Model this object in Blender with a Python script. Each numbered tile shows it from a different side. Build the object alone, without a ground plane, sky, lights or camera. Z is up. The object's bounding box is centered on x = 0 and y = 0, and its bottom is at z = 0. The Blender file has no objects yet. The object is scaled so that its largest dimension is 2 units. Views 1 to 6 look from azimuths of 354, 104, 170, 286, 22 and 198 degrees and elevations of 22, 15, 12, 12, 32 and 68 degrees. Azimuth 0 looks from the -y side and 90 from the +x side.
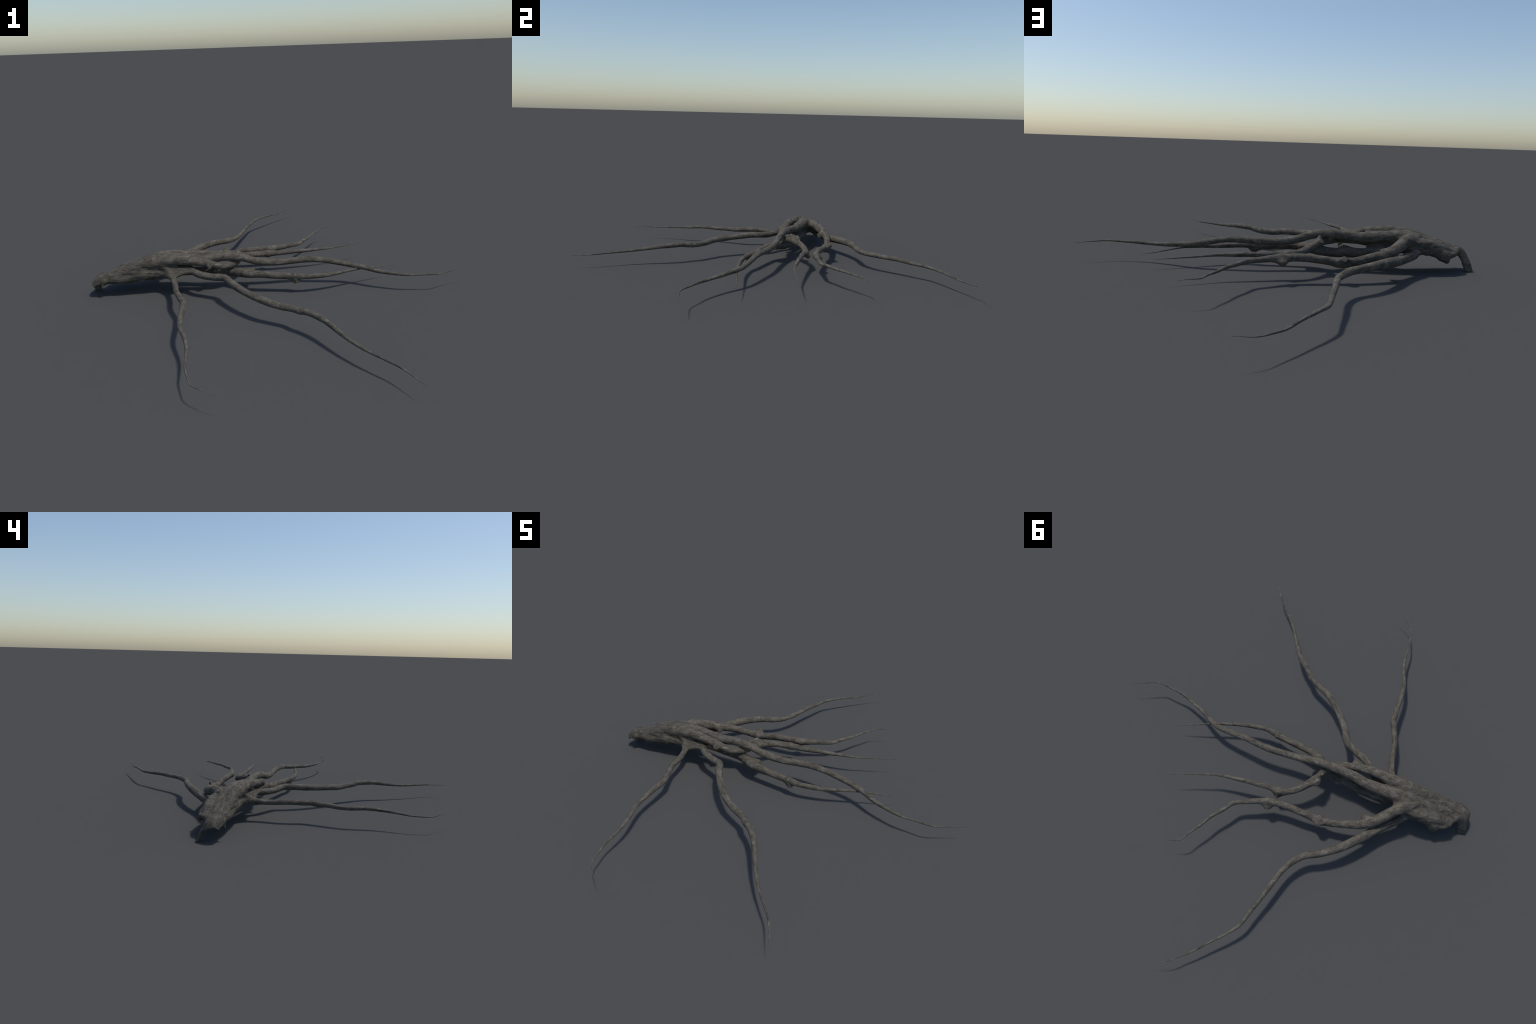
"""A dead, weathered tree root: a torn hollow stump with seven long tapering roots.

Everything is described as centre lines with radii (x, y, z, radius).  The centre
lines become a distance field, the stump and the roots are blended into one smooth
surface, the surface is meshed, roughened, and cut into named parts.
"""
import bpy, math
import numpy as np

rng = np.random.default_rng(7)
CELL = 0.0025            # meshing cell, metres
TIP_RADIUS = 0.0042      # thinner than this, a root goes on as a swept tube

# --------------------------------------------------------------------------
# 1. Centre lines
# --------------------------------------------------------------------------
ROOTS = {}
STUBS = []               # cut-off side branches: (root, start, end, r_start, r_end, flare)


def root(name, *points):
    ROOTS[name] = np.array(points, float)


def stub(owner, start, end, r_start, r_end, flare=.026):
    """flare: how far the stub's foot spreads along the root"""
    STUBS.append((owner, np.array(start, float), np.array(end, float), r_start, r_end, flare))


# leaves the stump low on the far side and swings out wide
root("a",
     (-.605, .080, .100, .016), (-.568, .111, .085, .0180), (-.514, .158, .081, .0195), (-.455, .212, .080, .0200),
     (-.403, .265, .086, .0203), (-.353, .312, .091, .0193), (-.303, .351, .093, .0166), (-.243, .386, .091, .0147),
     (-.190, .410, .088, .0140), (-.150, .450, .085, .0127), (-.119, .497, .086, .0114), (-.095, .559, .085, .0107),
     (-.070, .625, .085, .0098), (-.044, .691, .079, .0083), (-.014, .764, .076, .0068), (.038, .821, .075, .0053),
     (.092, .871, .070, .0042), (.138, .916, .064, .0031), (.182, .950, .066, .0022), (.224, .982, .071, .0013),
     (.288, .9995, .082, .0003))
# thick arm over the far shoulder of the stump, three sawn stubs
root("b",
     (-.590, .055, .140, .022), (-.551, .088, .142, .0240), (-.520, .114, .140, .0243), (-.484, .145, .129, .0240),
     (-.441, .181, .114, .0230), (-.392, .206, .102, .0207), (-.345, .218, .097, .0182), (-.299, .226, .089, .0168),
     (-.254, .232, .081, .0163), (-.208, .233, .075, .0163), (-.164, .226, .084, .0162), (-.112, .222, .092, .0160),
     (-.055, .216, .097, .0158), (.002, .216, .097, .0150), (.060, .227, .097, .0135), (.119, .247, .096, .0107),
     (.173, .269, .095, .0093), (.211, .315, .095, .0076), (.251, .360, .096, .0063), (.284, .412, .095, .0049),
     (.318, .457, .094, .0033), (.346, .498, .092, .0018), (.385, .511, .093, .0008), (.420, .522, .092, .0002))
stub("b", (-.436, .184, .112), (-.393, .163, .104), .0175, .0150, 0)
stub("b", (-.214, .228, .080), (-.212, .262, .100), .020, .0120)
stub("b", (.030, .222, .093), (.024, .249, .078), .018, .0110)
# ridge root along the top; dives under its neighbour and comes out the other side
root("c",
     (-.584, .003, .150, .022), (-.543, -.003, .156, .0270), (-.502, -.008, .162, .0278), (-.460, -.013, .163, .0262),
     (-.413, -.025, .161, .0222), (-.357, -.032, .153, .0200), (-.298, -.035, .138, .0165), (-.244, -.031, .122, .0165),
     (-.205, -.016, .119, .0155), (-.176, .012, .117, .0148), (-.156, .052, .121, .0158), (-.121, .094, .115, .0165),
     (-.067, .139, .103, .0138), (-.007, .158, .095, .0142), (.049, .152, .097, .0125), (.099, .154, .096, .0102),
     (.149, .155, .098, .0093), (.203, .158, .097, .0081), (.259, .161, .098, .0061), (.313, .169, .096, .0040),
     (.364, .184, .095, .0029), (.413, .197, .095, .0020), (.460, .212, .095, .0012), (.507, .226, .096, .0002))
stub("c", (-.319, -.036, .148), (-.299, -.066, .144), .0165, .0150, 0)
stub("c", (-.145, .070, .120), (-.163, .087, .139), .0160, .0125)
stub("c", (-.150, .060, .122), (-.170, .043, .150), .0150, .0090)
stub("c", (-.007, .155, .096), (.003, .181, .073), .0165, .0095)
# the long middle root
root("d",
     (-.585, .048, .135, .024), (-.518, .045, .146, .0270), (-.451, .042, .148, .0252), (-.382, .032, .143, .0230),
     (-.308, .012, .146, .0219), (-.238, .004, .154, .0202), (-.173, -.006, .153, .0187), (-.129, -.009, .144, .0177),
     (-.091, -.013, .131, .0169), (-.038, -.015, .120, .0162), (.025, -.017, .116, .0154), (.096, -.018, .119, .0149),
     (.168, -.028, .124, .0138), (.235, -.041, .121, .0128), (.303, -.052, .108, .0121), (.362, -.066, .097, .0117),
     (.414, -.091, .091, .0105), (.473, -.131, .083, .0087), (.536, -.165, .080, .0069), (.599, -.192, .080, .0054),
     (.666, -.206, .082, .0037), (.733, -.217, .084, .0024), (.793, -.196, .084, .0014), (.862, -.170, .083, .0003))
stub("d", (-.440, .032, .155), (-.374, .024, .161), .0170, .0110, 0)
# low root under the bundle
root("e",
     (-.545, .040, .105, .024), (-.500, .046, .090, .0240), (-.455, .048, .082, .0235), (-.410, .046, .079, .0220),
     (-.360, .039, .077, .0210), (-.290, .024, .075, .0205), (-.235, .012, .075, .0202), (-.195, -.002, .077, .0200),
     (-.163, -.030, .081, .0195), (-.125, -.060, .085, .0188), (-.068, -.079, .087, .0165), (-.019, -.090, .083, .0158),
     (.040, -.103, .080, .0144), (.080, -.112, .080, .0138), (.103, -.120, .081, .0126), (.142, -.129, .080, .0112),
     (.197, -.127, .079, .0104), (.262, -.118, .078, .0084), (.331, -.101, .080, .0063), (.399, -.083, .080, .0041),
     (.461, -.064, .073, .0024), (.518, -.047, .065, .0014), (.573, -.033, .060, .0002))
stub("e", (-.195, -.002, .078), (-.092, -.034, .086), .0185, .0145, 0)
stub("e", (-.300, .022, .080), (-.275, -.026, .102), .0190, .0090)
stub("e", (.085, -.113, .079), (.095, -.124, .049), .0150, .0080)
# two roots that part below the near side
root("f",
     (-.440, .005, .116, .0170), (-.403, -.024, .113, .0163), (-.374, -.058, .113, .0160),
     (-.345, -.090, .111, .0163), (-.293, -.121, .109, .0160), (-.236, -.160, .116, .0162), (-.220, -.200, .116, .0157),
     (-.194, -.247, .111, .0156), (-.167, -.291, .108, .0154), (-.134, -.333, .104, .0152), (-.096, -.376, .100, .0150),
     (-.032, -.421, .090, .0142), (.020, -.458, .091, .0133), (.042, -.488, .094, .0128), (.063, -.507, .099, .0124),
     (.087, -.534, .098, .0120), (.116, -.577, .096, .0110), (.144, -.634, .089, .0091), (.174, -.697, .080, .0071),
     (.215, -.767, .074, .0053), (.260, -.831, .071, .0037), (.303, -.890, .068, .0024), (.328, -.943, .066, .0013),
     (.351, -.9995, .062, .0003))
root("g",
     (-.530, .002, .100, .0180), (-.497, -.029, .096, .0155), (-.476, -.060, .095, .0140), (-.465, -.100, .090, .0125),
     (-.457, -.159, .091, .0122), (-.453, -.217, .096, .0117), (-.441, -.266, .097, .0119), (-.430, -.303, .096, .0125),
     (-.421, -.328, .097, .0130), (-.422, -.362, .094, .0126), (-.424, -.407, .094, .0115), (-.430, -.465, .091, .0104),
     (-.431, -.525, .091, .0094), (-.420, -.581, .094, .0086), (-.408, -.637, .091, .0075), (-.403, -.689, .087, .0060),
     (-.405, -.743, .083, .0047), (-.408, -.795, .078, .0033), (-.401, -.843, .076, .0024), (-.391, -.889, .076, .0017),
     (-.351, -.937, .081, .0009), (-.298, -.979, .085, .0002))

# the stump: strands that carry the roots back to a torn, hollow end
STUMP_STRANDS = [
    # ridge carrying the top root, near side
    [(-.490, -.006, .158, .025), (-.580, .002, .147, .029), (-.650, .005, .125, .028), (-.720, .006, .107, .025),
     (-.780, .006, .092, .020), (-.808, .008, .088, .015)],
    # middle
    [(-.500, .046, .146, .026), (-.580, .046, .132, .032), (-.660, .044, .108, .032), (-.740, .038, .088, .026),
     (-.795, .030, .084, .016)],
    # far shoulder, ending in a wedge-shaped tooth
    [(-.560, .084, .116, .028), (-.610, .086, .113, .034), (-.660, .088, .104, .031), (-.694, .105, .077, .022),
     (-.711, .121, .057, .011)],
    # near flank
    [(-.530, .006, .112, .028), (-.600, .003, .106, .034), (-.680, .002, .092, .033), (-.740, .002, .083, .026),
     (-.778, -.003, .078, .018)],
    # heart
    [(-.565, .045, .110, .038), (-.680, .046, .097, .036), (-.745, .042, .084, .027)],
    # far flank up to the torn rim
    [(-.640, .084, .106, .029), (-.705, .085, .095, .026), (-.762, .071, .083, .0165), (-.802, .046, .083, .012)],
    [(-.698, .106, .076, .019), (-.738, .105, .077, .012), (-.768, .090, .083, .009)],
    # webs in the forks between the roots
    [(-.560, .022, .142, .026), (-.468, .014, .148, .0140)],
    [(-.570, .066, .134, .026), (-.518, .080, .136, .0160)],
    # the underside where the two near roots part
    [(-.520, .004, .128, .022), (-.460, -.016, .122, .0140), (-.415, -.030, .118, .0110)],
    [(-.510, -.008, .112, .016), (-.462, -.034, .109, .0110), (-.425, -.038, .114, .0100)],
    [(-.376, -.060, .116, .0110), (-.410, -.055, .114, .0100), (-.440, -.055, .106, .0100), (-.468, -.058, .097, .0110)],
    # wall between the low root and the middle root
    [(-.510, .040, .118, .025), (-.440, .036, .108, .0180), (-.400, .030, .104, .0130), (-.386, .028, .102, .0080)],
    [(-.600, .000, .096, .028), (-.530, .000, .094, .023), (-.485, -.026, .092, .014)],
    [(-.570, -.002, .144, .020), (-.520, -.013, .138, .014), (-.493, -.033, .115, .010), (-.476, -.055, .100, .010)],
]
PRONGS = [   # the tooth that bends down to the ground, three splinters side by side
    [(-.786, .042, .088, .012), (-.810, .056, .060, .0075), (-.822, .070, .030, .0070), (-.829, .078, .006, .0065)],
    [(-.798, .040, .092, .013), (-.823, .055, .062, .0080), (-.834, .070, .030, .0075), (-.841, .080, .001, .0070)],
    [(-.810, .034, .092, .012), (-.836, .052, .064, .0075), (-.848, .068, .032, .0070), (-.855, .078, .004, .0065)],
]
RIM = [      # torn thin rim, from the near side round to the long tooth: end points of its splinters
    (-.790, -.022, .066), (-.801, -.030, .055), (-.812, -.021, .068), (-.825, -.016, .067), (-.840, -.012, .058),
    (-.846, -.003, .064), (-.848, .008, .069), (-.849, .020, .062), (-.848, .032, .062), (-.846, .044, .054)]
for i, tip in enumerate(RIM):
    t = i / (len(RIM) - 1)
    top = np.array([-.776 - .024 * t, -.002 + .040 * t, .088 + .003 * t])
    tip = np.array(tip)
    bend = top * .38 + tip * .62 + np.array([-.003, -.003 * (1 - t), .006])
    PRONGS.append([(*top, .014), (*bend, .0088), (*tip, .0055)])
HOLLOW = [(-.600, .050, .050, .020), (-.690, .050, .048, .034), (-.760, .040, .046, .037), (-.810, .020, .036, .036)]


# --------------------------------------------------------------------------
# 2. Curves and distance fields
# --------------------------------------------------------------------------
def smooth_line(points, step):
    """Smooth curve through the points, tangents weighted by spacing, about one sample per step."""
    P = np.asarray(points, float)
    D = np.linalg.norm(np.diff(P[:, :3], axis=0), axis=1)
    S = np.diff(P, axis=0) / D[:, None]
    M = np.vstack([S[:1], (S[:-1] * D[1:, None] + S[1:] * D[:-1, None]) / (D[1:] + D[:-1])[:, None], S[-1:]])
    out = []
    for i, d in enumerate(D):
        t = np.linspace(0, 1, max(2, int(round(d / step))), endpoint=False)[:, None]
        out.append((2 * t ** 3 - 3 * t ** 2 + 1) * P[i] + (t ** 3 - 2 * t ** 2 + t) * d * M[i]
                   + (3 * t ** 2 - 2 * t ** 3) * P[i + 1] + (t ** 3 - t ** 2) * d * M[i + 1])
    out.append(P[-1:])
    L = np.vstack(out)
    L[:, 3] = np.maximum(L[:, 3], 1e-4)
    return L


LO = np.array([-.90, -1.02, -.03])
DIM = (np.array([.70, .93, .24]) - LO) / CELL
DIM = np.ceil(DIM).astype(int)
FAR = np.float32(.06)


def axes_of(lo, hi):
    return [(LO[k] + CELL * np.arange(lo[k], hi[k])).astype(np.float32) for k in range(3)]


def box_of(points, margin):
    P = np.asarray(points, float)
    lo = np.floor((P[:, :3].min(0) - margin - LO) / CELL).astype(int)
    hi = np.ceil((P[:, :3].max(0) + margin - LO) / CELL).astype(int) + 1
    return np.clip(lo, 0, DIM), np.clip(hi, 0, DIM)


class Block:
    """A piece of the distance grid that just holds one part."""
    def __init__(self, points, margin=.05):
        self.lo, self.hi = box_of(points, margin)
        self.f = np.full(self.hi - self.lo, FAR, np.float32)

    def window(self, lo, hi):
        lo = np.maximum(lo, self.lo); hi = np.minimum(hi, self.hi)
        return lo, hi, tuple(slice(a - o, b - o) for a, b, o in zip(lo, hi, self.lo))

    def add_line(self, line, margin=.03):
        for p, q in zip(line[:-1], line[1:]):
            lo, hi = box_of([p, q], max(p[3], q[3]) + margin)
            lo, hi, w = self.window(lo, hi)
            if (hi <= lo).any():
                continue
            d = cone_distance(p, q, lo, hi)
            np.minimum(self.f[w], d, out=self.f[w])


def cone_distance(p, q, lo, hi):
    ax = axes_of(lo, hi)
    X, Y, Z = ax[0][:, None, None], ax[1][None, :, None], ax[2][None, None, :]
    d = (q - p)[:3]
    L2 = max(float(d @ d), 1e-9)
    t = np.clip(((X - p[0]) * d[0] + (Y - p[1]) * d[1] + (Z - p[2]) * d[2]) / L2, 0, 1)
    dist = np.sqrt((X - p[0] - t * d[0]) ** 2 + (Y - p[1] - t * d[1]) ** 2 + (Z - p[2] - t * d[2]) ** 2)
    return (dist - (p[3] + t * (q[3] - p[3]))).astype(np.float32)


def soft_min(a, b, k):
    h = np.maximum(k - np.abs(a - b), 0) / k
    return np.minimum(a, b) - h * h * k * .25


FIELD = np.full(DIM, FAR, np.float32)
OWNER = np.zeros(DIM, np.int8)          # 0 stump, 1.. roots, 20.. stubs
NAMES = {0: "stump"}


def merge(block, label, k_of_x):
    w = tuple(slice(a, b) for a, b in zip(block.lo, block.hi))
    k = k_of_x(axes_of(block.lo, block.hi)[0])[:, None, None]
    F = FIELD[w]
    OWNER[w][block.f < F] = label
    FIELD[w] = soft_min(F, block.f, k)


# stump
stump_block = Block(np.vstack([np.array(s) for s in STUMP_STRANDS + PRONGS]), .06)
for s in STUMP_STRANDS:
    part = Block(np.vstack([np.array(q) for q in STUMP_STRANDS + PRONGS]), .06)
    part.add_line(smooth_line(s, .02), .05)
    stump_block.f = soft_min(stump_block.f, part.f, .015)
hollow = Block(np.vstack([np.array(s) for s in STUMP_STRANDS + PRONGS]), .06)
hollow.add_line(smooth_line(HOLLOW, .02), .05)
stump_block.f = -soft_min(-stump_block.f, hollow.f, .006)
for s in PRONGS:
    part = Block(np.vstack([np.array(q) for q in STUMP_STRANDS + PRONGS]), .06)
    part.add_line(smooth_line(s, .01), .05)
    stump_block.f = soft_min(stump_block.f, part.f, .009)
merge(stump_block, 0, lambda x: np.full_like(x, .001))

# roots, with their stubs
TIPS = {}
for i, (name, pts) in enumerate(ROOTS.items()):
    line = smooth_line(pts, .012)
    line[:, 3] += .0008 * np.clip((.018 - line[:, 3]) / .004, 0, 1) * np.clip(line[:, 3] / .002, .2, 1)
    thin = int(np.argmax(line[:, 3] < TIP_RADIUS))
    TIPS[name] = line[max(thin - 2, 0):]
    block = Block(line[:thin + 1])
    block.add_line(line[:thin + 1])
    NAMES[i + 1] = "root"
    stub_labels = []
    for j, (owner, s, e, r0, r1, flare) in enumerate(STUBS):
        if owner != name:
            continue
        ends = np.array([[*s, r0], [*e, r1]])
        sb = Block(ends, .05)
        d = (e - s) / np.linalg.norm(e - s)
        over = e + d * .02
        sb.add_line(np.array([[*s, r0], [*e, r1], [*over, r1]]), .04)
        if flare:
            near = int(np.argmin(np.linalg.norm(line[:, :3] - s, axis=1)))
            along = line[min(near + 1, len(line) - 1), :3] - line[max(near - 1, 0), :3]
            along = along / np.linalg.norm(along) * flare
            rr = line[near, 3] * .72
            for side in (-1, 1):
                sb.add_line(np.array([[*(s + side * along), rr], [*e, r1 * .85]]), .04)
        ax = axes_of(sb.lo, sb.hi)
        cut = ((ax[0][:, None, None] - e[0]) * d[0] + (ax[1][None, :, None] - e[1]) * d[1]
               + (ax[2][None, None, :] - e[2]) * d[2])
        sb.f = np.maximum(sb.f, cut)                       # sawn flat
        lo, hi, w = block.window(sb.lo, sb.hi)
        sw = tuple(slice(a - o, b - o) for a, b, o in zip(lo, hi, sb.lo))
        stub_labels.append((20 + j, lo, hi, sb.f[sw].copy(), block.f[w].copy()))
        block.f[w] = soft_min(block.f[w], sb.f[sw], .010)
        NAMES[20 + j] = "cut_stub"
    merge(block, i + 1, lambda x: np.interp(x, [-.54, -.47, -.38], [.014, .009, .005]).astype(np.float32))
    for label, lo, hi, fs, fr in stub_labels:
        w = tuple(slice(a, b) for a, b in zip(lo, hi))
        O = OWNER[w]
        O[(fs < fr) & (O == i + 1)] = label

FIELD[:, :, :int((0 - LO[2]) / CELL)] = np.maximum(FIELD[:, :, :int((0 - LO[2]) / CELL)], CELL)


# --------------------------------------------------------------------------
# 3. Surface mesh (surface nets)
# --------------------------------------------------------------------------
def surface_nets(F):
    inside = F < 0
    nx, ny, nz = np.array(F.shape) - 1
    count = np.zeros((nx, ny, nz), np.uint8)
    for a in (0, 1):
        for b in (0, 1):
            for c in (0, 1):
                count += inside[a:a + nx, b:b + ny, c:c + nz]
    cells = np.argwhere((count > 0) & (count < 8))
    index = np.full((nx, ny, nz), -1, np.int32)
    index[tuple(cells.T)] = np.arange(len(cells))
    corner = np.array([(a, b, c) for a in (0, 1) for b in (0, 1) for c in (0, 1)])
    val = np.stack([F[tuple((cells + o).T)] for o in corner], 1)
    acc = np.zeros((len(cells), 3)); n = np.zeros(len(cells))
    for p in range(8):
        for q in range(p + 1, 8):
            if np.abs(corner[p] - corner[q]).sum() != 1:
                continue
            hit = (val[:, p] < 0) != (val[:, q] < 0)
            t = val[:, p] / np.where(hit, val[:, p] - val[:, q], 1)
            acc += np.where(hit[:, None], corner[p] + t[:, None] * (corner[q] - corner[p]), 0)
            n += hit
    V = cells + acc / n[:, None]
    faces = []
    for axis in range(3):
        u, v = (axis + 1) % 3, (axis + 2) % 3
        sl0 = [slice(1, None)] * 3; sl1 = [slice(1, None)] * 3
        sl0[axis] = slice(0, -1); sl1[axis] = slice(1, None)
        A, B = inside[tuple(sl0)], inside[tuple(sl1)]
        E = np.argwhere(A != B) + 1
        E[:, axis] -= 1
        ok = (E < [nx, ny, nz]).all(1)
        E = E[ok]
        flip = ~inside[tuple(E.T)]
        du = np.eye(3, dtype=int)[u]; dv = np.eye(3, dtype=int)[v]
        quad = np.stack([index[tuple((E - o).T)] for o in (0 * du, du, du + dv, dv)], 1)
        quad[flip] = quad[flip][:, ::-1]
        faces.append(quad)
    return V, np.vstack(faces)


V, Q = surface_nets(FIELD)
Q = Q[(Q >= 0).all(1)]
GRAD_CACHE = None


def sample(grid, P):
    """Trilinear lookup at grid coordinates."""
    b = np.clip(np.floor(P).astype(int), 0, np.array(grid.shape) - 2)
    t = P - b
    out = 0
    for a in (0, 1):
        for c in (0, 1):
            for d in (0, 1):
                w = (t[:, 0] if a else 1 - t[:, 0]) * (t[:, 1] if c else 1 - t[:, 1]) * (t[:, 2] if d else 1 - t[:, 2])
                out = out + w * grid[b[:, 0] + a, b[:, 1] + c, b[:, 2] + d]
    return out


def gradient(P, h=.8):
    g = np.stack([sample(FIELD, P + h * e) - sample(FIELD, P - h * e) for e in np.eye(3)], 1)
    return g / np.maximum(np.linalg.norm(g, axis=1, keepdims=True), 1e-9)


for _ in range(2):      # settle on the true surface
    V = V - gradient(V) * np.clip(sample(FIELD, V) / CELL, -.6, .6)[:, None] * .9
NORMAL = gradient(V, 1.0)
labels_at = OWNER[tuple(np.clip(np.round(V[Q].mean(1)).astype(int), 0, DIM - 1).T)]
V = V * CELL + LO
del FIELD, OWNER


# --------------------------------------------------------------------------
# 4. Relief: bark lumps everywhere, folds along the stump
# --------------------------------------------------------------------------
def lattice_noise(P, seed):
    """Smooth value noise, -1..1."""
    b = np.floor(P).astype(np.int64); t = P - b
    t = t * t * (3 - 2 * t)

    def h(o):
        c = b + o
        n = c[:, 0] * 374761393 + c[:, 1] * 668265263 + c[:, 2] * 2147483647 + seed * 974711
        n = (n ^ (n >> 13)) * 1274126177
        n = n ^ (n >> 16)
        return (n & 0xffff) / 32767.5 - 1
    out = 0
    for a in (0, 1):
        for c in (0, 1):
            for d in (0, 1):
                w = (t[:, 0] if a else 1 - t[:, 0]) * (t[:, 1] if c else 1 - t[:, 1]) * (t[:, 2] if d else 1 - t[:, 2])
                out = out + w * h(np.array([a, c, d]))
    return out


on_stump = np.clip((-.47 - V[:, 0]) / .08, 0, 1) * np.clip((V[:, 0] + .84) / .04, .15, 1)
thick = np.clip((-.1 - V[:, 0]) / .4, 0, 1)
lump = lattice_noise(V * 30, 1) * .0004 + lattice_noise(V * 110, 2) * .0002
along = V * np.array([14, 46, 46]) + lattice_noise(V * 12, 4)[:, None] * .8
fold = lattice_noise(along, 3) * .0034 + lattice_noise(along * 2.1, 5) * .0018
V = V + NORMAL * (lump + on_stump * fold)[:, None]
V[:, 2] = np.maximum(V[:, 2], 0)


# --------------------------------------------------------------------------
# 5. Materials
# --------------------------------------------------------------------------
def bark_material(name, direction=(1, 0), tint=(1, 1, 1), pale=0.0, patch=0.0):
    """Grey-brown bark.  direction: the way the fibres run, seen from above;
    pale: share of fresh-cut wood colour; patch: share of dark mottling."""
    m = bpy.data.materials.new(name); m.use_nodes = True
    nt = m.node_tree; N = nt.nodes; L = nt.links
    bsdf = N["Principled BSDF"]
    tc = N.new("ShaderNodeTexCoord")
    turn = N.new("ShaderNodeMapping"); turn.vector_type = "POINT"
    turn.inputs["Rotation"].default_value = (0, 0, -math.atan2(direction[1], direction[0]))
    L.new(tc.outputs["Object"], turn.inputs["Vector"])

    def noise(scale, detail=3, rough=.55, stretch=1.0):
        n = N.new("ShaderNodeTexNoise")
        n.inputs["Scale"].default_value = scale
        n.inputs["Detail"].default_value = detail
        n.inputs["Roughness"].default_value = rough
        mp = N.new("ShaderNodeMapping"); mp.inputs["Scale"].default_value = (1 / stretch, 1, 1)
        L.new(turn.outputs["Vector"], mp.inputs["Vector"]); L.new(mp.outputs["Vector"], n.inputs["Vector"])
        return n.outputs["Fac"]

    def ramp(fac, stops):
        r = N.new("ShaderNodeValToRGB")
        el = r.color_ramp.elements
        el[0].position, el[0].color = stops[0][0], (*stops[0][1], 1)
        el[1].position, el[1].color = stops[-1][0], (*stops[-1][1], 1)
        for p, c in stops[1:-1]:
            e = el.new(p); e.color = (*c, 1)
        L.new(fac, r.inputs["Fac"]); return r.outputs["Color"]

    def mix(fac, a, b, mode="MIX"):
        x = N.new("ShaderNodeMix"); x.data_type = "RGBA"; x.blend_type = mode
        if isinstance(fac, float): x.inputs["Factor"].default_value = fac
        else: L.new(fac, x.inputs["Factor"])
        L.new(a, x.inputs["A"])
        if isinstance(b, tuple): x.inputs["B"].default_value = (*b, 1)
        else: L.new(b, x.inputs["B"])
        return x.outputs["Result"]

    g = lambda v: (v, v, v)
    t = lambda c: tuple(a * b for a, b in zip(c, tint))
    base = ramp(noise(48, 5, .68, 2.0), [(.30, t((.046, .041, .033))), (.50, t((.096, .086, .070))), (.70, t((.146, .134, .113)))])
    rust = ramp(noise(70, 3, .6, 1.6), [(.58, g(0)), (.74, g(.5))])
    base = mix(rust, base, t((.128, .092, .060)))
    if patch:
        dark = ramp(noise(26, 4, .65, 1.4), [(.50, g(0)), (.66, g(patch))])
        base = mix(dark, base, t((.050, .046, .040)))
    lichen = ramp(noise(70, 5, .72, 2.6), [(.55, g(0)), (.72, g(.75))])
    base = mix(lichen, base, t((.215, .205, .188)))
    fibre = ramp(noise(210, 4, .75, 5.0), [(.28, g(.62)), (.50, g(1.0)), (.74, g(1.36))])
    base = mix(1.0, base, fibre, "MULTIPLY")
    grain = ramp(noise(360, 3, .75), [(.30, g(.70)), (.50, g(1.0)), (.72, g(1.26))])
    base = mix(1.0, base, grain, "MULTIPLY")
    if pale:
        base = mix(pale, base, (.19, .165, .122))
    L.new(base, bsdf.inputs["Base Color"])
    bsdf.inputs["Roughness"].default_value = .9
    bsdf.inputs["Specular IOR Level"].default_value = .2
    bump = N.new("ShaderNodeBump"); bump.inputs["Strength"].default_value = .6
    bump.inputs["Distance"].default_value = .0022
    hgt = N.new("ShaderNodeMath"); hgt.operation = "ADD"
    L.new(noise(150, 4, .65, 3.5), hgt.inputs[0]); L.new(noise(50, 3, .6, 1.5), hgt.inputs[1])
    L.new(hgt.outputs[0], bump.inputs["Height"]); L.new(bump.outputs["Normal"], bsdf.inputs["Normal"])
    return m


BARK = {}
for name, pts in ROOTS.items():       # fibres follow each root's own run
    run = pts[-3, :2] - pts[4, :2]
    BARK[name] = bark_material("weathered_bark", direction=run, tint=(.99, .975, .95))
STUMP_WOOD = bark_material("stump_wood", tint=(.90, .89, .86), patch=.55)
CUT_WOOD = bark_material("sawn_wood", pale=.35)


# --------------------------------------------------------------------------
# 6. Cut into named parts
# --------------------------------------------------------------------------
whole = bpy.data.meshes.new("whole")
whole.from_pydata(V.tolist(), [], Q.tolist())
whole.update()
vn = np.empty(len(V) * 3, np.float32)
whole.vertex_normals.foreach_get("vector", vn)
vn = vn.reshape(-1, 3)
bpy.data.meshes.remove(whole)


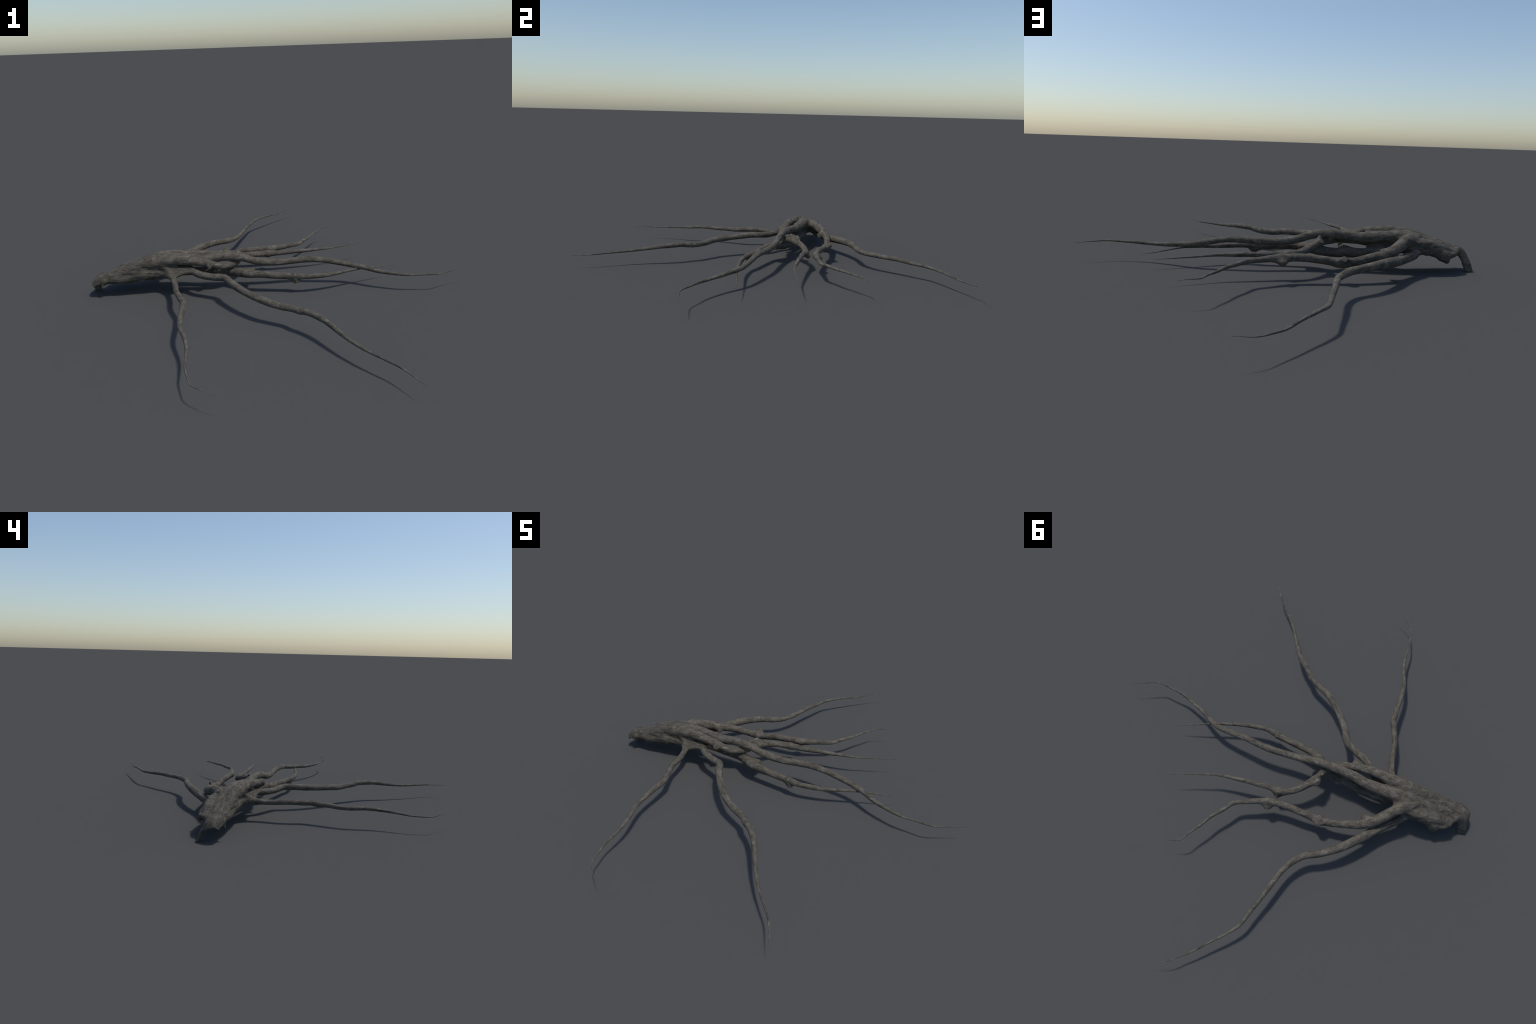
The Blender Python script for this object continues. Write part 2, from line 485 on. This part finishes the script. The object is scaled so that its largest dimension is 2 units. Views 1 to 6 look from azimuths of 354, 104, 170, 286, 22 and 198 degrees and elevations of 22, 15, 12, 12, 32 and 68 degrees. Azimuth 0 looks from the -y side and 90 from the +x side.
def tip_tube(line, sides=8):
    """The thin whip at the end of a root."""
    P = line[:, :3]; r = line[:, 3].copy()
    r[0] *= .8
    T = np.gradient(P, axis=0); T /= np.linalg.norm(T, axis=1, keepdims=True)
    up = np.array([0, 0, 1.0])
    A = np.cross(T, up); A /= np.linalg.norm(A, axis=1, keepdims=True)
    B = np.cross(A, T)
    ang = np.linspace(0, 2 * math.pi, sides, endpoint=False)
    ring = np.cos(ang)[None, :, None] * A[:, None] + np.sin(ang)[None, :, None] * B[:, None]
    verts = (P[:, None] + ring * r[:, None, None]).reshape(-1, 3)
    normals = ring.reshape(-1, 3)
    n = len(P)
    faces = []
    for i in range(n - 1):
        for j in range(sides):
            k = (j + 1) % sides
            faces.append((i * sides + j, (i + 1) * sides + j, (i + 1) * sides + k, i * sides + k))
    verts = np.vstack([verts, P[-1] + T[-1] * r[-1] * 2]); normals = np.vstack([normals, T[-1]])
    for j in range(sides):
        faces.append(((n - 1) * sides + (j + 1) % sides, (n - 1) * sides + j, n * sides))
    return verts, faces, normals


def build_part(name, faces, material, extra=None, cut=None):
    used, inverse = np.unique(faces, return_inverse=True)
    fv = inverse.reshape(faces.shape)
    verts, normals, polys = V[used], vn[used], fv.tolist()
    if extra:
        ev, ef, en = extra
        o = len(verts)
        verts = np.vstack([verts, ev]); normals = np.vstack([normals, en])
        polys += [tuple(i + o for i in f) for f in ef]
    me = bpy.data.meshes.new(name)
    me.from_pydata(verts.tolist(), [], polys)
    me.materials.append(material)
    me.update()
    if cut is not None:
        me.materials.append(CUT_WOOD)
        e, d = cut
        for p in me.polygons:
            if np.dot(p.normal, d) > .8 and abs(np.dot(np.array(p.center) - e, d)) < .004:
                p.material_index = 1
    for p in me.polygons:
        p.use_smooth = True
    me.normals_split_custom_set_from_vertices(normals.tolist())
    ob = bpy.data.objects.new(name, me)
    bpy.context.scene.collection.objects.link(ob)
    return ob


thing = bpy.data.objects.new("dead_tree_root", None)
bpy.context.scene.collection.objects.link(thing)
thing["label"] = "weathered grey brown tree root with seven spreading tapering arms"
thing["category"] = "tree root"

parts = {}
face_sets = {lab: Q[labels_at == lab] for lab in NAMES}
parts[0] = build_part("stump", face_sets[0], STUMP_WOOD)
parts[0].parent = thing
root_names = list(ROOTS)
for i, name in enumerate(root_names):
    ob = build_part("root", face_sets[i + 1], BARK[name], extra=tip_tube(TIPS[name]))
    ob.parent = thing
    parts[name] = ob
for j, (owner, s, e, r0, r1, flare) in enumerate(STUBS):
    if not len(face_sets.get(20 + j, ())):
        continue
    d = (e - s) / np.linalg.norm(e - s)
    ob = build_part("cut_stub", face_sets[20 + j], BARK[owner], cut=(e, d))
    ob.parent = parts[owner]
